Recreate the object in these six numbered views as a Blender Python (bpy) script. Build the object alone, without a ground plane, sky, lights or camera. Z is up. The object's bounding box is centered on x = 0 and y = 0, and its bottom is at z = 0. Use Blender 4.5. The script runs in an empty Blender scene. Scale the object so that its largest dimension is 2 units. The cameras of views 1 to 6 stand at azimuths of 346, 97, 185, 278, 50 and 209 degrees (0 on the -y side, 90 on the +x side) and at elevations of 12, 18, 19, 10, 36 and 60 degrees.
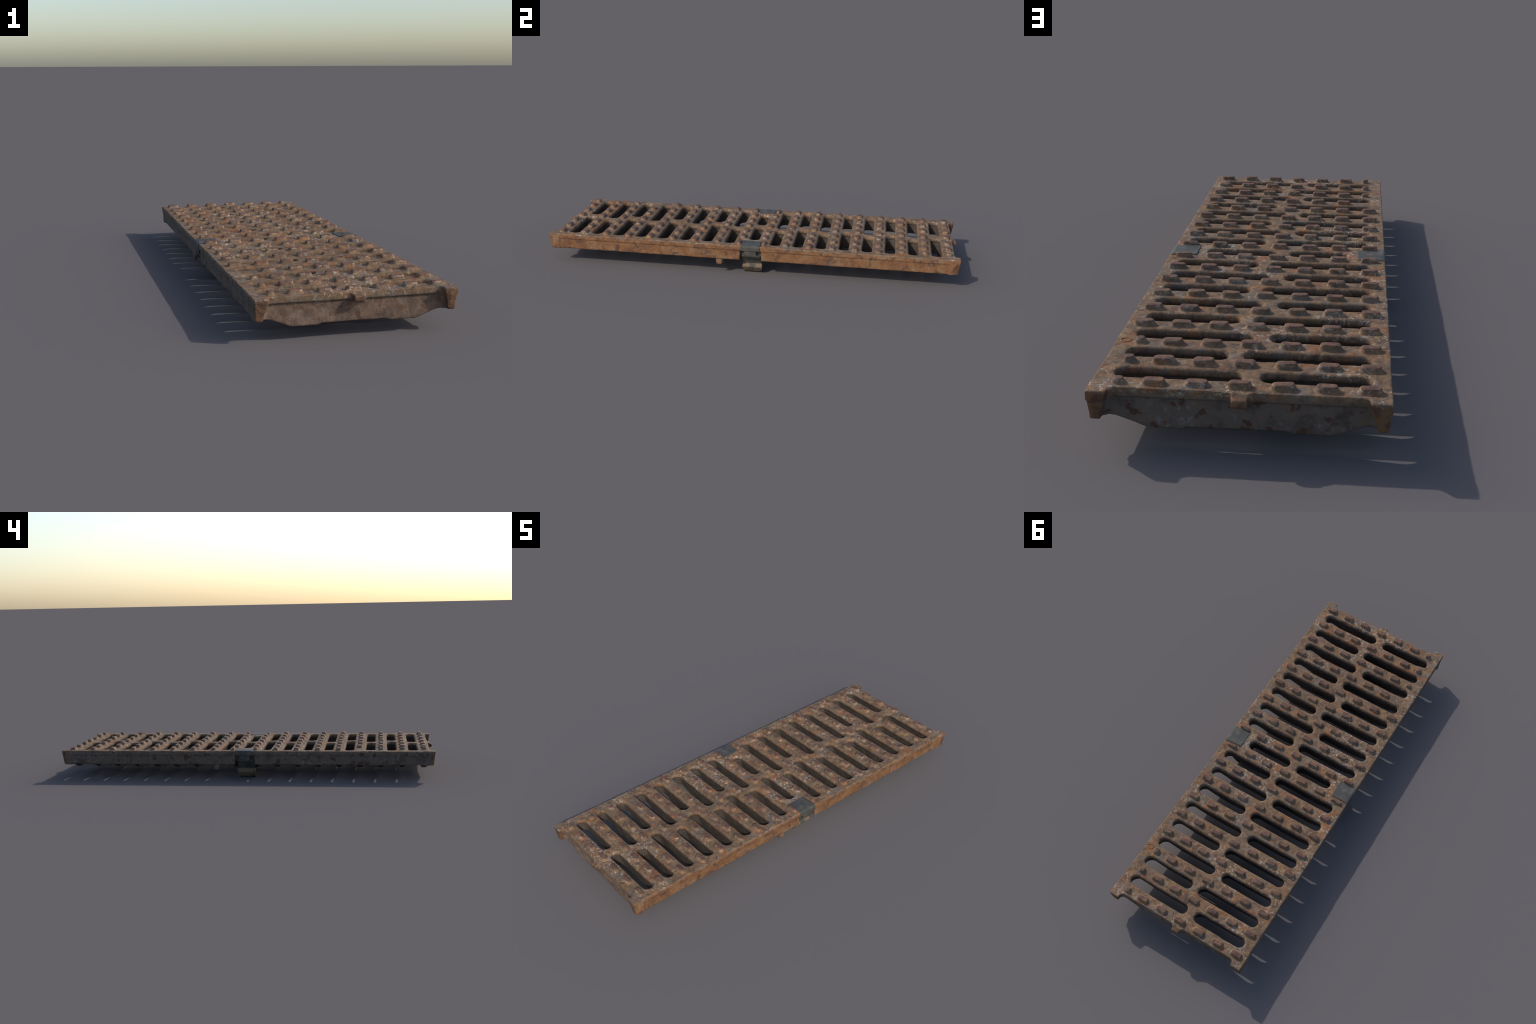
"""Rusty cast-iron drain grate: a slotted cover plate with anti-slip studs, ribs below,
two side rails with corner feet, end lugs, and two sheet-steel spring clips."""
import bpy, math
import numpy as np
from mathutils import Vector

rng = np.random.default_rng(7)

# ------------------------------------------------------------------ dimensions
HALF_W, END_Y, FOOT_Y = 0.3430, 0.9725, 0.9995      # half width, end lip, foot tips
TOP, LIP = 0.1502, 0.1250                           # top of plate, underside of its lip
RAIL_BOTTOM = 0.0750
ROWS, PITCH, Y_MID = 18, 0.1111, 0.0018
SLOT_HALF, SLOT_OUTER = 0.0230, 0.2980              # half width of a slot, its outer end
CLIP_PAD = 0.224                                    # outer end of the two slots beside the clips
UNDERCUT, DRAFT = 0.0055, 0.190                      # ribs step back below the lip, then taper

def row_y(i):
    return Y_MID + (i - (ROWS - 1) / 2) * PITCH

# ------------------------------------------------------------------ distance fields of the casting
def smax(a, b, k):
    h = np.clip(0.5 + 0.5 * (a - b) / k, 0, 1)
    return b + (a - b) * h + k * h * (1 - h)

def smin(a, b, k):
    return -smax(-a, -b, k)

def box2(x, y, hx, hy, r):
    qx, qy = np.abs(x) - hx + r, np.abs(y) - hy + r
    return np.hypot(np.maximum(qx, 0), np.maximum(qy, 0)) + np.minimum(np.maximum(qx, qy), 0) - r

def slots(x, y):
    """Plan of the 2 x 17 slots: the land between a pair steps left and right from row to row."""
    i = np.clip(np.rint((y - Y_MID) / PITCH) + 8, 0, 16)
    dy = y - (Y_MID + (i - 8) * PITCH)
    even = (i % 2 == 0)
    out = np.where(i == 8, CLIP_PAD, SLOT_OUTER)
    inner_p = np.where(even, 0.0020, 0.0492)
    inner_n = np.where(even, -0.0438, 0.0092)
    def bar(a, b):
        return box2(x - (a + b) / 2, dy, (b - a) / 2, SLOT_HALF, SLOT_HALF * 0.96)
    return np.minimum(bar(inner_p, out), bar(-out, inner_n))

def rib_bottom(x):
    """Fish-belly underside of a rib: shallow at the rails, deep inside, relieved in the middle."""
    return np.interp(np.abs(x), [0, 0.109, 0.124, 0.214, 0.286, 0.36],
                     [0.0495, 0.0495, 0.0440, 0.0440, 0.0715, 0.0735])

def casting(x, y, z):
    ax, ay = np.abs(x), np.abs(y)
    s = slots(x, y)
    # cover plate with rounded slot mouths
    rim = box2(x, y, HALF_W, END_Y, 0.004)
    plate = smax(smax(z - TOP, LIP - z, 0.003), rim, 0.005)
    plate = smax(plate, -s, 0.013)
    # everything below the lip: ribs, webs and rails share the tapered slot walls
    depth = np.maximum(LIP - z, 0)
    low_rim = box2(x, y, HALF_W - 0.0032 - 0.06 * depth, END_Y - 0.0065 - 0.05 * depth, 0.004)
    low = smax(z - (LIP + 0.008), low_rim, 0.003)
    low = smax(low, -(s - UNDERCUT - DRAFT * depth), 0.006)
    i = np.clip(np.rint((y - row_y(0)) / PITCH), 0, ROWS - 1)
    on_rib = np.abs(y - row_y(i)) < 0.0345
    floor = np.where(on_rib, rib_bottom(x), 0.061)
    rail = np.clip((ax - 0.292) / 0.016, 0, 1)
    floor = floor * (1 - rail) + RAIL_BOTTOM * rail
    low = smax(low, floor - z, 0.007)
    # seat of the spring clip: shallow on the flank, open below for the spring leg
    seat_y = y - 0.003 * np.sign(x)
    notch = np.maximum(box2(ax - 0.34, seat_y, 0.020, 0.051, 0.008), z - LIP)
    low = smax(low, -notch, 0.005)
    notch = np.maximum(box2(ax - 0.30, seat_y, 0.06, 0.050, 0.008), z - 0.094)
    low = smax(low, -notch, 0.006)
    d = smin(plate, low, 0.0025)
    # corner feet: the rails run on past the end lips and taper downwards
    lean = TOP - z
    flank = HALF_W - np.where(z < LIP, 0.0032, 0.0) - 0.06 * depth
    foot = np.maximum(np.maximum(ax - flank, 0.2955 + 0.24 * lean - ax),
                      np.maximum(ay - FOOT_Y + 0.125 * lean, 0.955 - ay))
    foot = smax(foot, smax(z - TOP, RAIL_BOTTOM - 0.0005 - z, 0.004), 0.005)
    d = smin(d, foot, 0.020)
    # end lugs, offset a little to opposite sides
    lx = x + 0.0045 * np.sign(y)
    lug = np.maximum(np.maximum(np.abs(lx) - 0.0185 - 0.10 * np.abs(ay - 0.994), ay - 0.9975), 0.94 - ay)
    lug = smax(lug, smax(z - (TOP - 0.002) - 0.32 * np.minimum(0.972 - ay, 0), 0.1205 - z, 0.005), 0.006)
    d = smin(d, lug, 0.018)
    # fillets must not swell past the flat top or the flanks
    d = smax(d, z - TOP, 0.002)
    d = np.maximum(d, ax - HALF_W)
    d = np.where((ay > 0.93) & (ax > 0.31), np.maximum(d, RAIL_BOTTOM - 0.0008 - z), d)
    return d

# ------------------------------------------------------------------ lattice noise for cast texture
def lattice(ix, iy, iz, seed):
    h = (ix * 73856093) ^ (iy * 19349663) ^ (iz * 83492791) ^ (seed * 2654435761)
    h = (h ^ (h >> 13)) * 1274126177
    h = (h ^ (h >> 16)) & 0xFFFF
    return h / 32767.5 - 1.0

def noise(p, scale, seed):
    q = p * scale
    b = np.floor(q).astype(np.int64)
    f = q - b
    f = f * f * (3 - 2 * f)
    v = 0
    for dx in (0, 1):
        for dy in (0, 1):
            for dz in (0, 1):
                w = (f[:, 0] if dx else 1 - f[:, 0]) * (f[:, 1] if dy else 1 - f[:, 1]) * (f[:, 2] if dz else 1 - f[:, 2])
                v = v + w * lattice(b[:, 0] + dx, b[:, 1] + dy, b[:, 2] + dz, seed)
    return v

# ------------------------------------------------------------------ surface nets
def surface(field, lo, hi, step):
    axes = [np.arange(l, h + s, s) for l, h, s in zip(lo, hi, step)]
    X, Y = np.meshgrid(axes[0], axes[1], indexing="ij")
    F = np.stack([field(X, Y, np.full_like(X, z)).astype(np.float32) for z in axes[2]], axis=2)
    neg = F < 0
    corners = [(a, b, c) for a in (0, 1) for b in (0, 1) for c in (0, 1)]
    n = [k - 1 for k in F.shape]
    def shifted(a, c):
        return a[c[0]:c[0] + n[0], c[1]:c[1] + n[1], c[2]:c[2] + n[2]]
    count = sum(shifted(neg, c).astype(np.int8) for c in corners)
    active = (count > 0) & (count < 8)
    cell = np.argwhere(active)
    index = -np.ones(active.shape, np.int64)
    index[active] = np.arange(len(cell))
    val = {c: F[cell[:, 0] + c[0], cell[:, 1] + c[1], cell[:, 2] + c[2]] for c in corners}
    acc, num = np.zeros((len(cell), 3)), np.zeros(len(cell))
    for c in corners:
        for k in range(3):
            if c[k]:
                continue
            e = tuple(v + (j == k) for j, v in enumerate(c))
            va, vb = val[c], val[e]
            cross = (va < 0) != (vb < 0)
            t = np.where(cross, va / np.where(cross, va - vb, 1), 0)
            pos = np.repeat(np.array([c], float), len(cell), 0)
            pos[:, k] += t
            acc += pos * cross[:, None]
            num += cross
    v = (cell + acc / num[:, None]) * np.array(step) + np.array(lo)
    quads = []
    for k in range(3):
        a, b = (k + 1) % 3, (k + 2) % 3
        sl0, sl1 = [slice(None)] * 3, [slice(None)] * 3
        sl0[k], sl1[k] = slice(0, -1), slice(1, None)
        s0, s1 = neg[tuple(sl0)], neg[tuple(sl1)]
        e = np.argwhere(s0 != s1)
        inside = s0[e[:, 0], e[:, 1], e[:, 2]]
        ok = (e[:, a] > 0) & (e[:, b] > 0) & (e[:, a] < n[a]) & (e[:, b] < n[b])
        e, inside = e[ok], inside[ok]
        ua, ub = np.zeros(3, int), np.zeros(3, int)
        ua[a], ub[b] = 1, 1
        q = np.stack([index[tuple((e - o).T)] for o in (ua + ub, ub, 0 * ua, ua)], 1)
        q[~inside] = q[~inside][:, ::-1]
        quads.append(q)
    return v, np.vstack(quads)

def gradient(field, v, h=0.0006):
    g = np.empty_like(v)
    for k in range(3):
        o = np.zeros(3)
        o[k] = h
        p, m = v + o, v - o
        g[:, k] = (field(*p.T) - field(*m.T)) / (2 * h)
    return g

# ------------------------------------------------------------------ helpers
def new_mesh(name, verts, faces, smooth=True):
    me = bpy.data.meshes.new(name)
    faces = np.asarray(faces) if not isinstance(faces, list) else faces
    me.from_pydata([tuple(p) for p in verts], [], faces if isinstance(faces, list) else faces.tolist())
    me.update()
    if smooth:
        me.polygons.foreach_set("use_smooth", [True] * len(me.polygons))
    return me

def add(name, me, parent, loc=(0, 0, 0), mat=None):
    ob = bpy.data.objects.new(name, me)
    bpy.context.scene.collection.objects.link(ob)
    ob.location = loc
    ob.parent = parent
    if mat and not me.materials:
        me.materials.append(mat)
    return ob

# ------------------------------------------------------------------ materials
class Nodes:
    """Small helper to write node graphs as expressions."""
    def __init__(self, name):
        self.mat = bpy.data.materials.new(name)
        self.mat.use_nodes = True
        self.t = self.mat.node_tree
        self.t.nodes.clear()
        self.out = self.t.nodes.new("ShaderNodeOutputMaterial")
        self.bsdf = self.t.nodes.new("ShaderNodeBsdfPrincipled")
        self.t.links.new(self.bsdf.outputs[0], self.out.inputs[0])
        geo = self.t.nodes.new("ShaderNodeNewGeometry")
        self.pos = geo.outputs["Position"]
        sep = self.t.nodes.new("ShaderNodeSeparateXYZ")
        self.t.links.new(self.pos, sep.inputs[0])
        self.x, self.y, self.z = sep.outputs
    def put(self, socket, value):
        if hasattr(value, "is_output"):
            self.t.links.new(value, socket)
        elif isinstance(value, tuple) and len(value) == 3:
            socket.default_value = (*value, 1) if socket.type == "RGBA" else value
        else:
            socket.default_value = value
    def noise(self, scale, detail=4, rough=0.6, vec=None, distort=0.0, stretch=None):
        n = self.t.nodes.new("ShaderNodeTexNoise")
        v = vec or self.pos
        if stretch:
            m = self.t.nodes.new("ShaderNodeMapping")
            self.t.links.new(v, m.inputs[0])
            m.inputs["Scale"].default_value = stretch[0]
            m.inputs["Location"].default_value = stretch[1]
            v = m.outputs[0]
        self.t.links.new(v, n.inputs["Vector"])
        n.inputs["Scale"].default_value = scale
        n.inputs["Detail"].default_value = detail
        n.inputs["Roughness"].default_value = rough
        n.inputs["Distortion"].default_value = distort
        return n.outputs["Fac"]
    def step(self, v, lo, hi):
        m = self.t.nodes.new("ShaderNodeMapRange")
        m.interpolation_type = "SMOOTHSTEP"
        self.put(m.inputs["Value"], v)
        m.inputs["From Min"].default_value, m.inputs["From Max"].default_value = lo, hi
        return m.outputs[0]
    def math(self, op, a, b=0.0):
        m = self.t.nodes.new("ShaderNodeMath")
        m.operation = op
        self.put(m.inputs[0], a)
        self.put(m.inputs[1], b)
        return m.outputs[0]
    def mul(self, *a):
        v = a[0]
        for b in a[1:]:
            v = self.math("MULTIPLY", v, b)
        return v
    def mix(self, fac, a, b):
        m = self.t.nodes.new("ShaderNodeMix")
        m.data_type = "RGBA"
        self.put(m.inputs[0], fac)
        self.put(m.inputs[6], a)
        self.put(m.inputs[7], b)
        return m.outputs[2]
    def ramp(self, v, stops):
        r = self.t.nodes.new("ShaderNodeValToRGB")
        self.put(r.inputs[0], v)
        el = r.color_ramp.elements
        while len(el) < len(stops):
            el.new(0.5)
        for e, (p, c) in zip(el, stops):
            e.position, e.color = p, (*c, 1)
        return r.outputs[0]
    def bump(self, height, strength, dist):
        b = self.t.nodes.new("ShaderNodeBump")
        b.inputs["Strength"].default_value = strength
        b.inputs["Distance"].default_value = dist
        self.put(b.inputs["Height"], height)
        self.t.links.new(b.outputs[0], self.bsdf.inputs["Normal"])

def rusty_top(g):
    """Trodden iron: brown scale, orange bloom, grey bare patches, dark pits and cracks."""
    mid = g.noise(36, 8, 0.70, distort=0.7)
    col = g.ramp(mid, [(0.32, (0.072, 0.050, 0.038)), (0.44, (0.135, 0.087, 0.055)),
                       (0.53, (0.190, 0.117, 0.066)), (0.66, (0.280, 0.185, 0.110))])
    grey = g.step(g.noise(16, 7, 0.68, stretch=((1, 1, 1), (3.1, 0, 0)), distort=0.6), 0.50, 0.59)
    col = g.mix(g.mul(grey, 0.55), col, (0.152, 0.130, 0.109))
    ochre = g.step(g.noise(11, 6, 0.68, stretch=((1, 1, 1), (6.3, 2.2, 0)), distort=0.5), 0.51, 0.62)
    col = g.mix(g.mul(ochre, 0.50), col, (0.205, 0.119, 0.062))
    bloom = g.step(g.noise(15, 7, 0.70, stretch=((1, 1, 1), (0, 5.7, 0)), distort=0.5), 0.53, 0.63)
    col = g.mix(g.mul(bloom, 0.70), col, (0.265, 0.108, 0.044))
    wine = g.step(g.noise(22, 5, 0.6, stretch=((1, 1, 1), (2.9, 1.3, 0))), 0.56, 0.65)
    col = g.mix(g.mul(wine, 0.50), col, (0.115, 0.055, 0.042))
    vein = g.math("ABSOLUTE", g.math("SUBTRACT", g.noise(40, 4, 0.6, stretch=((1, 1, 1), (0, 0, 2.3)), distort=0.5), 0.5))
    vein = g.mul(g.math("SUBTRACT", 1.0, g.step(vein, 0.006, 0.030)), g.step(g.noise(12, 3, 0.5), 0.45, 0.58))
    col = g.mix(g.mul(vein, 0.45), col, (0.045, 0.036, 0.032))
    dark = g.step(g.noise(75, 4, 0.6, stretch=((1, 1, 1), (0, 0, 7.3))), 0.58, 0.67)
    return g.mix(g.mul(dark, 0.45), col, (0.050, 0.040, 0.036))

def grit(g, col, amount):
    """Pale dried grit that lodges in drifts on the trodden side."""
    region = g.step(g.noise(4.5, 4, 0.65, stretch=((1, 1, 1), (8.2, 1.1, 0))), 0.44, 0.60)
    spots = g.step(g.noise(72, 6, 0.70, stretch=((1, 1, 1), (1.7, 4.1, 0)), distort=0.8), 0.53, 0.63)
    return g.mix(g.mul(region, spots, amount), col, (0.450, 0.370, 0.295))

def casting_material():
    g = Nodes("rusted_cast_iron")
    top = grit(g, rusty_top(g), 0.80)
    # matter on the flanks: orange rust along one side, weathered grey iron on the other, spotted ends
    m1, m2 = g.noise(20, 6, 0.65, distort=0.5), g.noise(50, 5, 0.65, stretch=((1, 1, 1), (2.2, 0, 1)))
    spot = g.step(g.noise(30, 3, 0.5, stretch=((1, 1, 1), (0, 0.7, 3.3))), 0.59, 0.65)
    orange = g.ramp(m1, [(0.32, (0.105, 0.055, 0.036)), (0.47, (0.170, 0.082, 0.041)), (0.56, (0.210, 0.105, 0.049)),
                         (0.68, (0.205, 0.130, 0.080))])
    chalk = g.mul(g.step(g.noise(8, 5, 0.7), 0.50, 0.64), g.step(m2, 0.42, 0.62))
    orange = g.mix(g.mul(chalk, 0.65), orange, (0.225, 0.180, 0.135))
    orange = g.mix(g.mul(spot, 0.70), orange, (0.075, 0.048, 0.040))
    iron = g.ramp(m1, [(0.34, (0.080, 0.060, 0.048)), (0.50, (0.132, 0.102, 0.086)), (0.66, (0.155, 0.106, 0.073))])
    iron = g.mix(g.mul(g.step(m2, 0.52, 0.68), g.step(g.noise(11, 4, 0.6), 0.45, 0.6), 0.75), iron, (0.215, 0.200, 0.190))
    iron = g.mix(g.mul(spot, 0.85), iron, (0.085, 0.038, 0.026))
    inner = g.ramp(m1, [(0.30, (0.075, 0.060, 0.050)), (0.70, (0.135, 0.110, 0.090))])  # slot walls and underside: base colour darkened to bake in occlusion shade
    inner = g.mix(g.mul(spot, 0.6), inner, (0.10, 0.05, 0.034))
    brown = g.ramp(m1, [(0.34, (0.080, 0.056, 0.045)), (0.46, (0.135, 0.094, 0.071)), (0.56, (0.180, 0.116, 0.080)),
                        (0.68, (0.215, 0.165, 0.135))])
    brown = g.mix(g.mul(spot, 0.65), brown, (0.125, 0.060, 0.036))
    below = g.math("SUBTRACT", 1.0, g.step(g.math("ADD", g.z, g.mul(g.math("SUBTRACT", m2, 0.5), 0.02)), 0.138, 0.149))
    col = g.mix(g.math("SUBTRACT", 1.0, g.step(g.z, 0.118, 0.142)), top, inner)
    flank = g.mul(g.step(g.x, 0.3270, 0.3330), below)
    col = g.mix(flank, col, orange)
    flank = g.mul(g.math("SUBTRACT", 1.0, g.step(g.x, -0.3330, -0.3270)), below)
    col = g.mix(flank, col, iron)
    inboard = g.math("SUBTRACT", 1.0, g.step(g.math("ABSOLUTE", g.x), 0.300, 0.312))
    ends = g.mul(inboard, g.step(g.y, 0.952, 0.958), g.math("SUBTRACT", 1.0, g.step(g.z, 0.120, 0.142)))
    col = g.mix(ends, col, iron)
    ends = g.mul(inboard, g.math("SUBTRACT", 1.0, g.step(g.y, -0.958, -0.952)), g.math("SUBTRACT", 1.0, g.step(g.z, 0.112, 0.135)))
    col = g.mix(ends, col, brown)
    feet = g.mul(g.step(g.math("ABSOLUTE", g.y), 0.974, 0.984), below)
    col = g.mix(g.mul(feet, 0.85), col, g.mix(g.step(m1, 0.44, 0.56), (0.095, 0.050, 0.032), (0.185, 0.095, 0.048)))
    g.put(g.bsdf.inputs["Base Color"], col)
    g.put(g.bsdf.inputs["Roughness"], 0.82)
    g.put(g.bsdf.inputs["Specular IOR Level"], 0.15)
    h = g.math("ADD", g.mul(g.noise(85, 6, 0.7), 1.0), g.mul(g.noise(34, 4, 0.55), 0.9))
    g.bump(h, 0.65, 0.0045)
    return g.mat

def stud_material():
    g = Nodes("rusted_stud")
    tc = g.t.nodes.new("ShaderNodeTexCoord")
    sep = g.t.nodes.new("ShaderNodeSeparateXYZ")
    g.t.links.new(tc.outputs["Object"], sep.inputs[0])
    oz = sep.outputs[2]
    base = grit(g, rusty_top(g), 0.80)
    crown = g.ramp(g.noise(34, 5, 0.65), [(0.34, (0.078, 0.042, 0.034)), (0.50, (0.130, 0.069, 0.048)), (0.66, (0.195, 0.105, 0.060))])
    col = g.mix(g.mul(g.step(oz, 0.0085, 0.0125), 0.95), base, crown)
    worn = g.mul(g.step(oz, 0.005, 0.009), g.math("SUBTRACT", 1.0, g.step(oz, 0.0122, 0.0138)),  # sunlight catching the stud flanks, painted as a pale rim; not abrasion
                 g.step(g.noise(48, 4, 0.6, stretch=((1, 1, 1), (4.4, 0.3, 0))), 0.50, 0.62))
    col = g.mix(g.mul(worn, 0.55), col, (0.39, 0.30, 0.22))
    g.put(g.bsdf.inputs["Base Color"], col)
    g.put(g.bsdf.inputs["Roughness"], 0.75)
    g.put(g.bsdf.inputs["Specular IOR Level"], 0.18)
    g.bump(g.math("ADD", g.noise(85, 6, 0.7), g.noise(34, 4, 0.55)), 0.45, 0.0035)
    return g.mat

def clip_material():
    g = Nodes("blackened_spring_steel")
    m = g.noise(26, 5, 0.6)
    col = g.ramp(m, [(0.32, (0.046, 0.046, 0.044)), (0.55, (0.066, 0.065, 0.060)), (0.72, (0.118, 0.108, 0.092))])
    olive = g.step(g.noise(18, 4, 0.6, stretch=((1, 1, 1), (0, 2.7, 0))), 0.48, 0.64)
    col = g.mix(g.mul(olive, 0.55), col, (0.085, 0.075, 0.052))
    low = g.mul(g.math("SUBTRACT", 1.0, g.step(g.z, 0.044, 0.054)), g.step(m, 0.36, 0.50))
    col = g.mix(g.mul(low, 0.7), col, (0.200, 0.135, 0.085))
    g.put(g.bsdf.inputs["Base Color"], col)
    g.put(g.bsdf.inputs["Roughness"], 0.65)
    g.put(g.bsdf.inputs["Specular IOR Level"], 0.2)
    g.bump(g.noise(70, 4, 0.6), 0.3, 0.002)
    return g.mat

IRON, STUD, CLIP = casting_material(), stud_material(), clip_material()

# ------------------------------------------------------------------ the thing
grate = bpy.data.objects.new("drain_grate", None)
bpy.context.scene.collection.objects.link(grate)
grate["label"] = "rusty cast iron slotted drain grate with raised studs and steel clips"
grate["category"] = "drain grate"

# ------------------------------------------------------------------ casting, split into its parts
def build_casting():
    v, quads = surface(casting, (-0.352, -1.008, 0.038), (0.352, 1.008, 0.156), (0.0034, 0.0034, 0.0030))
    for _ in range(2):
        g = gradient(casting, v)
        f = casting(*v.T)
        step = f / np.maximum((g * g).sum(1), 0.25)
        v = v - np.clip(step, -0.002, 0.002)[:, None] * g
    g = gradient(casting, v, 0.0012)
    nrm = g / np.maximum(np.linalg.norm(g, axis=1), 1e-6)[:, None]
    rough = 0.00045 * noise(v, 70, 1) + 0.0006 * noise(v, 28, 2) + 0.0008 * noise(v, 9, 3)
    pit = noise(v, 48, 4)
    rough -= 0.0012 * np.clip((pit - 0.55) / 0.35, 0, 1)
    v = v + nrm * rough[:, None]
    me = new_mesh("whole_casting", v, quads)
    normals = np.empty(len(v) * 3, np.float32)
    me.vertex_normals.foreach_get("vector", normals)
    bpy.data.meshes.remove(me)
    return v, quads, normals.reshape(-1, 3)

V, Q, N = build_casting()
C = V[Q].mean(1)
cx, cy = np.abs(C[:, 0]), np.abs(C[:, 1])
bar = np.clip(np.rint((C[:, 1] - row_y(0)) / PITCH), 0, ROWS - 1).astype(int)
gap = np.clip(np.rint((C[:, 1] - Y_MID) / PITCH) + 8, 0, 16).astype(int)
in_bar = (np.abs(C[:, 1] - (row_y(0) + bar * PITCH)) < 0.0345) | (cy > row_y(ROWS - 1))
label = np.where(in_bar, 100 + bar, 200 + gap)
label[cx > 0.300] = 0
label[(cx > 0.300) & (C[:, 0] < 0)] = 1
foot = (cx > 0.283) & (cy > 0.9735)
label[foot] = 10 + 2 * (C[foot, 0] > 0) + (C[foot, 1] > 0)
lug = (cx < 0.06) & (cy > 0.9735)
label[lug] = 20 + (C[lug, 1] > 0)

def kind(k):
    return ("side_rail" if k < 2 else "corner_foot" if k < 20 else "end_lug" if k < 100
            else "crossbar" if k < 200 else "slot_divider")

for k in np.unique(label):
    q = Q[label == k]
    used, inv = np.unique(q, return_inverse=True)
    me = new_mesh(kind(k), V[used], inv.reshape(-1, 4))
    me.normals_split_custom_set_from_vertices([tuple(n) for n in N[used]])
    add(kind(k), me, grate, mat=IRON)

# ------------------------------------------------------------------ studs
def stud_mesh(length, width, seed):
    """A pill-shaped boss: wide soft skirt, steep flank, rounded shoulder, flat worn crown."""
    profile = [(0.0078, -0.0022), (0.0050, 0.0005), (0.0026, 0.0026), (0.0014, 0.0070), (0.0006, 0.0104),
               (-0.0006, 0.0126), (-0.0022, 0.0136), (-0.0042, 0.0139), (-0.0080, 0.0139)]
    r0 = width / 2
    half = max(length / 2 - r0, 0.0)
    n, verts = 40, []
    for out, z in profile:
        r = max(r0 + out, 0.001)
        for j in range(n):
            a = 2 * math.pi * j / n
            # super-ellipse ends: a little squarer than a true half circle
            c, s = math.cos(a), math.sin(a)
            e = (abs(c) ** 2.25 + abs(s) ** 2.25) ** (-1 / 2.25)
            verts.append((c * e * r + math.copysign(half, c), s * e * r, z))
    faces = []
    for i in range(len(profile) - 1):
        for j in range(n):
            k = (j + 1) % n
            faces.append((i * n + j, i * n + k, (i + 1) * n + k, (i + 1) * n + j))
    top = (len(profile) - 1) * n
    verts.append((0, 0, 0.0138))
    faces += [(top + j, top + (j + 1) % n, len(verts) - 1) for j in range(n)]
    p = np.array(verts)
    w = np.clip((p[:, 2] + 0.002) / 0.012, 0, 1)
    for axis in range(3):
        p[:, axis] += w * (0.0008 * noise(p + seed * 3.7, 55, 30 + axis) + 0.0004 * noise(p + seed, 120, 40 + axis))
    return new_mesh("stud", p, faces)

pills = [stud_mesh(0.0490, 0.0225, s) for s in range(8)]
dots = [stud_mesh(0.0225, 0.0215, 20 + s) for s in range(3)]
columns = [-0.2945, -0.1962, -0.0980, 0.0, 0.0980, 0.1962, 0.2945]
for i in range(ROWS):
    for j, x in enumerate(columns):
        if i == 3 and j == 0:
            continue                                     # this one is missing
        small = (j == 0 and i < 3) or (j == 6 and i >= ROWS - 3)
        me = dots[rng.integers(len(dots))] if small else pills[rng.integers(len(pills))]
        y = row_y(i) + rng.normal(0, 0.0010)
        beside_clip = abs(x) > 0.29 and i in (8, 9)       # slimmer, so that the clip fits between
        if beside_clip:
            y += -0.0050 if i == 8 else 0.0050
        if small:
            x = math.copysign(0.2785, x)
        ob = add("stud", me, grate, (x + rng.normal(0, 0.0008), y, TOP - 0.0002), STUD)
        ob.rotation_euler = (0, 0, rng.normal(0, 0.02) + (math.pi if rng.random() < 0.5 else 0))
        ob.scale = (1 + rng.normal(0, 0.02), (0.66 if beside_clip else 1) + rng.normal(0, 0.03), float(np.clip(0.97 + rng.normal(0, 0.06), 0.85, 1.06)))

# ------------------------------------------------------------------ locating pegs under the rails
def peg_mesh():
    prof = [(1.0, 0.0), (1.0, -0.022), (0.93, -0.0285), (0.74, -0.0335), (0.4, -0.0350)]
    n, verts, faces = 28, [], []
    for s, z in prof:
        for j in range(n):
            a = 2 * math.pi * j / n
            c, d = math.cos(a), math.sin(a)
            e = (abs(c) ** 3 + abs(d) ** 3) ** (-1 / 3)
            verts.append((0.0095 * c * e * s, 0.0172 * d * e * s, z))
    for i in range(len(prof) - 1):
        for j in range(n):
            k = (j + 1) % n
            faces.append(((i + 1) * n + j, (i + 1) * n + k, i * n + k, i * n + j))
    faces.append(tuple((len(prof) - 1) * n + n - 1 - j for j in range(n)))
    return new_mesh("locating_peg", verts, faces)

peg = peg_mesh()
for s in (1, -1):
    add("locating_peg", peg, grate, (s * 0.3225, -s * 0.1500, RAIL_BOTTOM + 0.004), IRON)

# ------------------------------------------------------------------ faint ring cast into the rail
def ring_mesh(radius, tube):
    n, m, verts, faces = 32, 8, [], []
    for i in range(n):
        a = 2 * math.pi * i / n
        for j in range(m):
            b = 2 * math.pi * j / m
            r = radius + tube * 1.6 * math.cos(b)
            verts.append((r * math.cos(a), r * math.sin(a), tube * math.sin(b)))
    for i in range(n):
        for j in range(m):
            faces.append((i * m + j, (i + 1) % n * m + j, (i + 1) % n * m + (j + 1) % m, i * m + (j + 1) % m))
    return new_mesh("casting_mark", verts, faces)

add("casting_mark", ring_mesh(0.0125, 0.0018), grate, (0.3180, 0.7170, TOP - 0.0006), IRON)

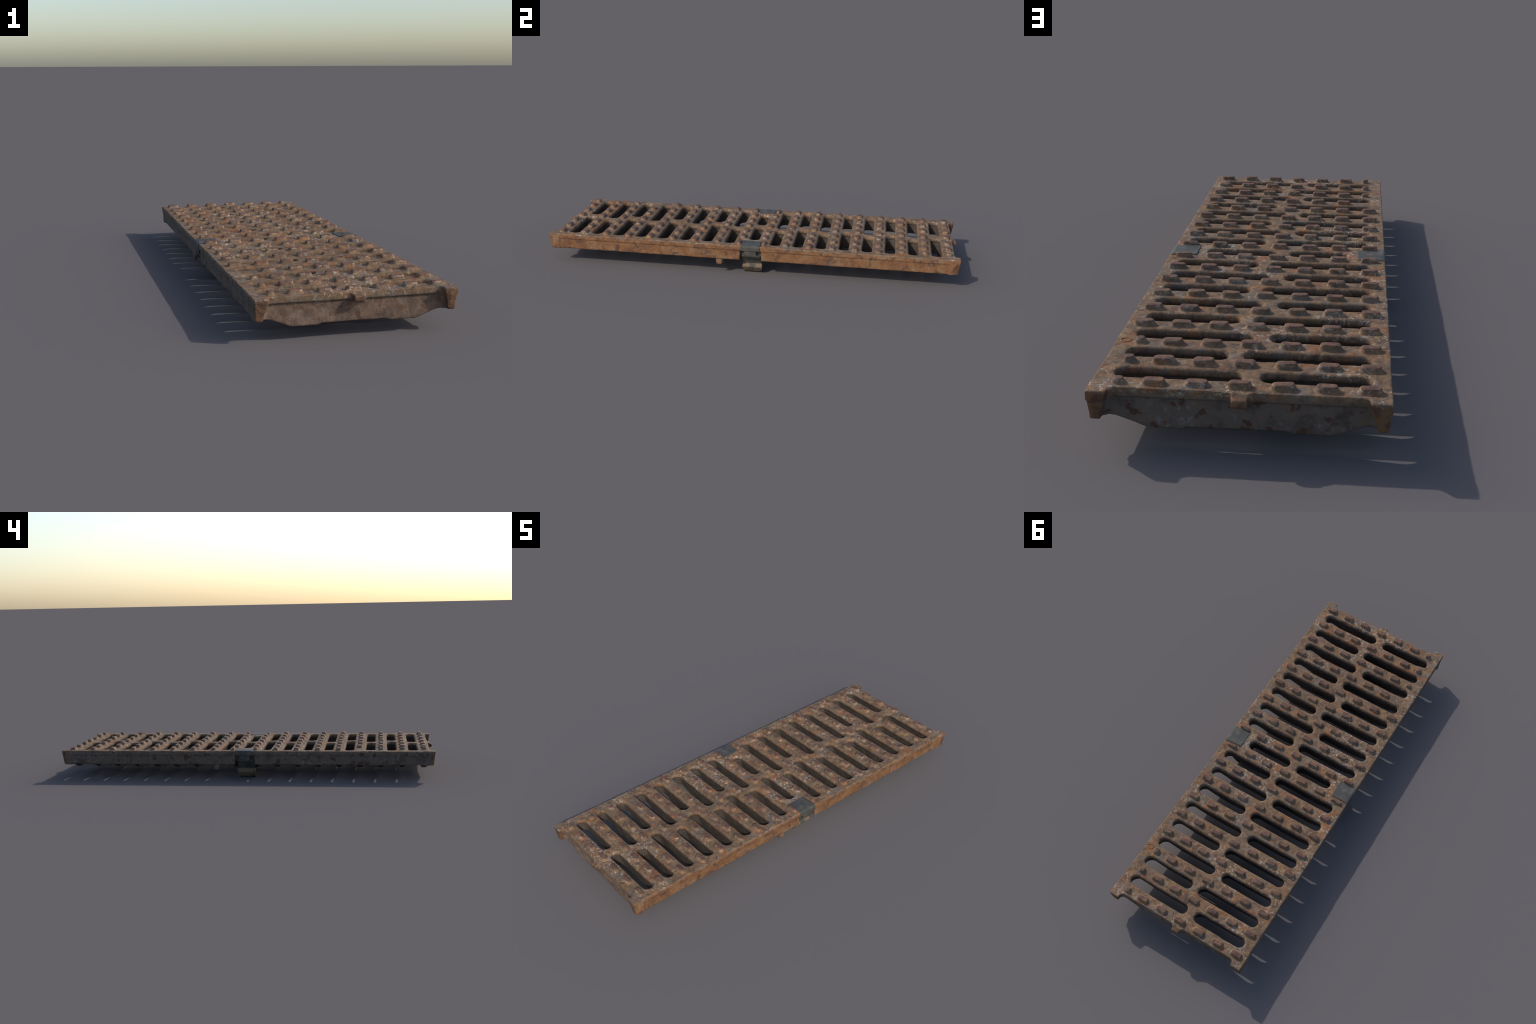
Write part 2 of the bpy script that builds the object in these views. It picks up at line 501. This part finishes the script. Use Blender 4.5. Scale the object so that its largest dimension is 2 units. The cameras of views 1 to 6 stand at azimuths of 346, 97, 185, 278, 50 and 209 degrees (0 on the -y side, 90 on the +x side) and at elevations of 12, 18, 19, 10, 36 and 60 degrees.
# ------------------------------------------------------------------ spring clips
def strip(path, thick, name, nw=14):
    """A bent sheet strip: path of (x, z, half width, y offset), swept to a closed slab."""
    pts = np.array(path, float)
    fine = []
    for a, b in zip(pts[:-1], pts[1:]):
        m = max(2, int(np.hypot(b[0] - a[0], b[1] - a[1]) / 0.003))
        fine += [a + (b - a) * t / m for t in range(m)]
    fine.append(pts[-1])
    p = np.array(fine)
    for _ in range(2):
        p[1:-1, :2] = 0.25 * p[:-2, :2] + 0.5 * p[1:-1, :2] + 0.25 * p[2:, :2]
    t = np.gradient(p[:, :2], axis=0)
    t /= np.linalg.norm(t, axis=1)[:, None]
    nor = np.stack([-t[:, 1], t[:, 0]], 1)
    edge = 0.0012
    verts, ring = [], 2 * nw + 4
    for i, (x, z, w, off) in enumerate(p):
        nx, nz = nor[i] * thick / 2
        us = np.linspace(-w + edge, w - edge, nw)
        loop = [(u, 1) for u in us] + [(w, 0.5), (w, -0.5)] + [(u, -1) for u in us[::-1]] + [(-w, -0.5), (-w, 0.5)]
        for u, h in loop:
            verts.append((x + nx * h, u + off, z + nz * h))
    faces = []
    for i in range(len(p) - 1):
        for j in range(ring):
            k = (j + 1) % ring
            faces.append((i * ring + j, (i + 1) * ring + j, (i + 1) * ring + k, i * ring + k))
    faces.append(tuple(range(ring)))
    faces.append(tuple((len(p) - 1) * ring + ring - 1 - j for j in range(ring)))
    q = np.array(verts)
    q += np.stack([0.0005 * noise(q, 60, 60 + k) for k in range(3)], 1)
    me = new_mesh(name, q, faces)
    me.set_sharp_from_angle(angle=math.radians(50))
    return me

cap = strip([(0.2575, 0.1494, 0.0430, 0.0), (0.2620, 0.1494, 0.0465, 0.0), (0.3385, 0.1494, 0.0475, 0.001),
             (0.3432, 0.1455, 0.0475, 0.001), (0.3432, 0.1270, 0.0480, 0.002)], 0.0052, "clip_cap")
tongue = strip([(0.3400, 0.1300, 0.0280, 0.001), (0.3375, 0.1060, 0.0285, 0.002), (0.3360, 0.1010, 0.0440, 0.005),
                (0.3330, 0.0950, 0.0470, 0.006)], 0.0050, "clip_tongue")
leg = strip([(0.3240, 0.0990, 0.0455, 0.0055), (0.3080, 0.0800, 0.0465, 0.0065), (0.2860, 0.0490, 0.0470, 0.0075),
             (0.2985, 0.0350, 0.0485, 0.0075), (0.2940, 0.0290, 0.0485, 0.0075), (0.2745, 0.0070, 0.0450, 0.0080),
             (0.2660, 0.0036, 0.0450, 0.0080), (0.2400, 0.0050, 0.0450, 0.0080),
             (0.2300, 0.0160, 0.0450, 0.0080), (0.2330, 0.0360, 0.0450, 0.0080), (0.2450, 0.0480, 0.0450, 0.0080)], 0.0075, "clip_leg")
for s in (1, -1):
    hub = add("spring_clip", cap, grate, mat=CLIP)
    hub.rotation_euler = (0, 0, 0 if s > 0 else math.pi)
    for me in (tongue, leg):
        add(me.name, me, hub, mat=CLIP)
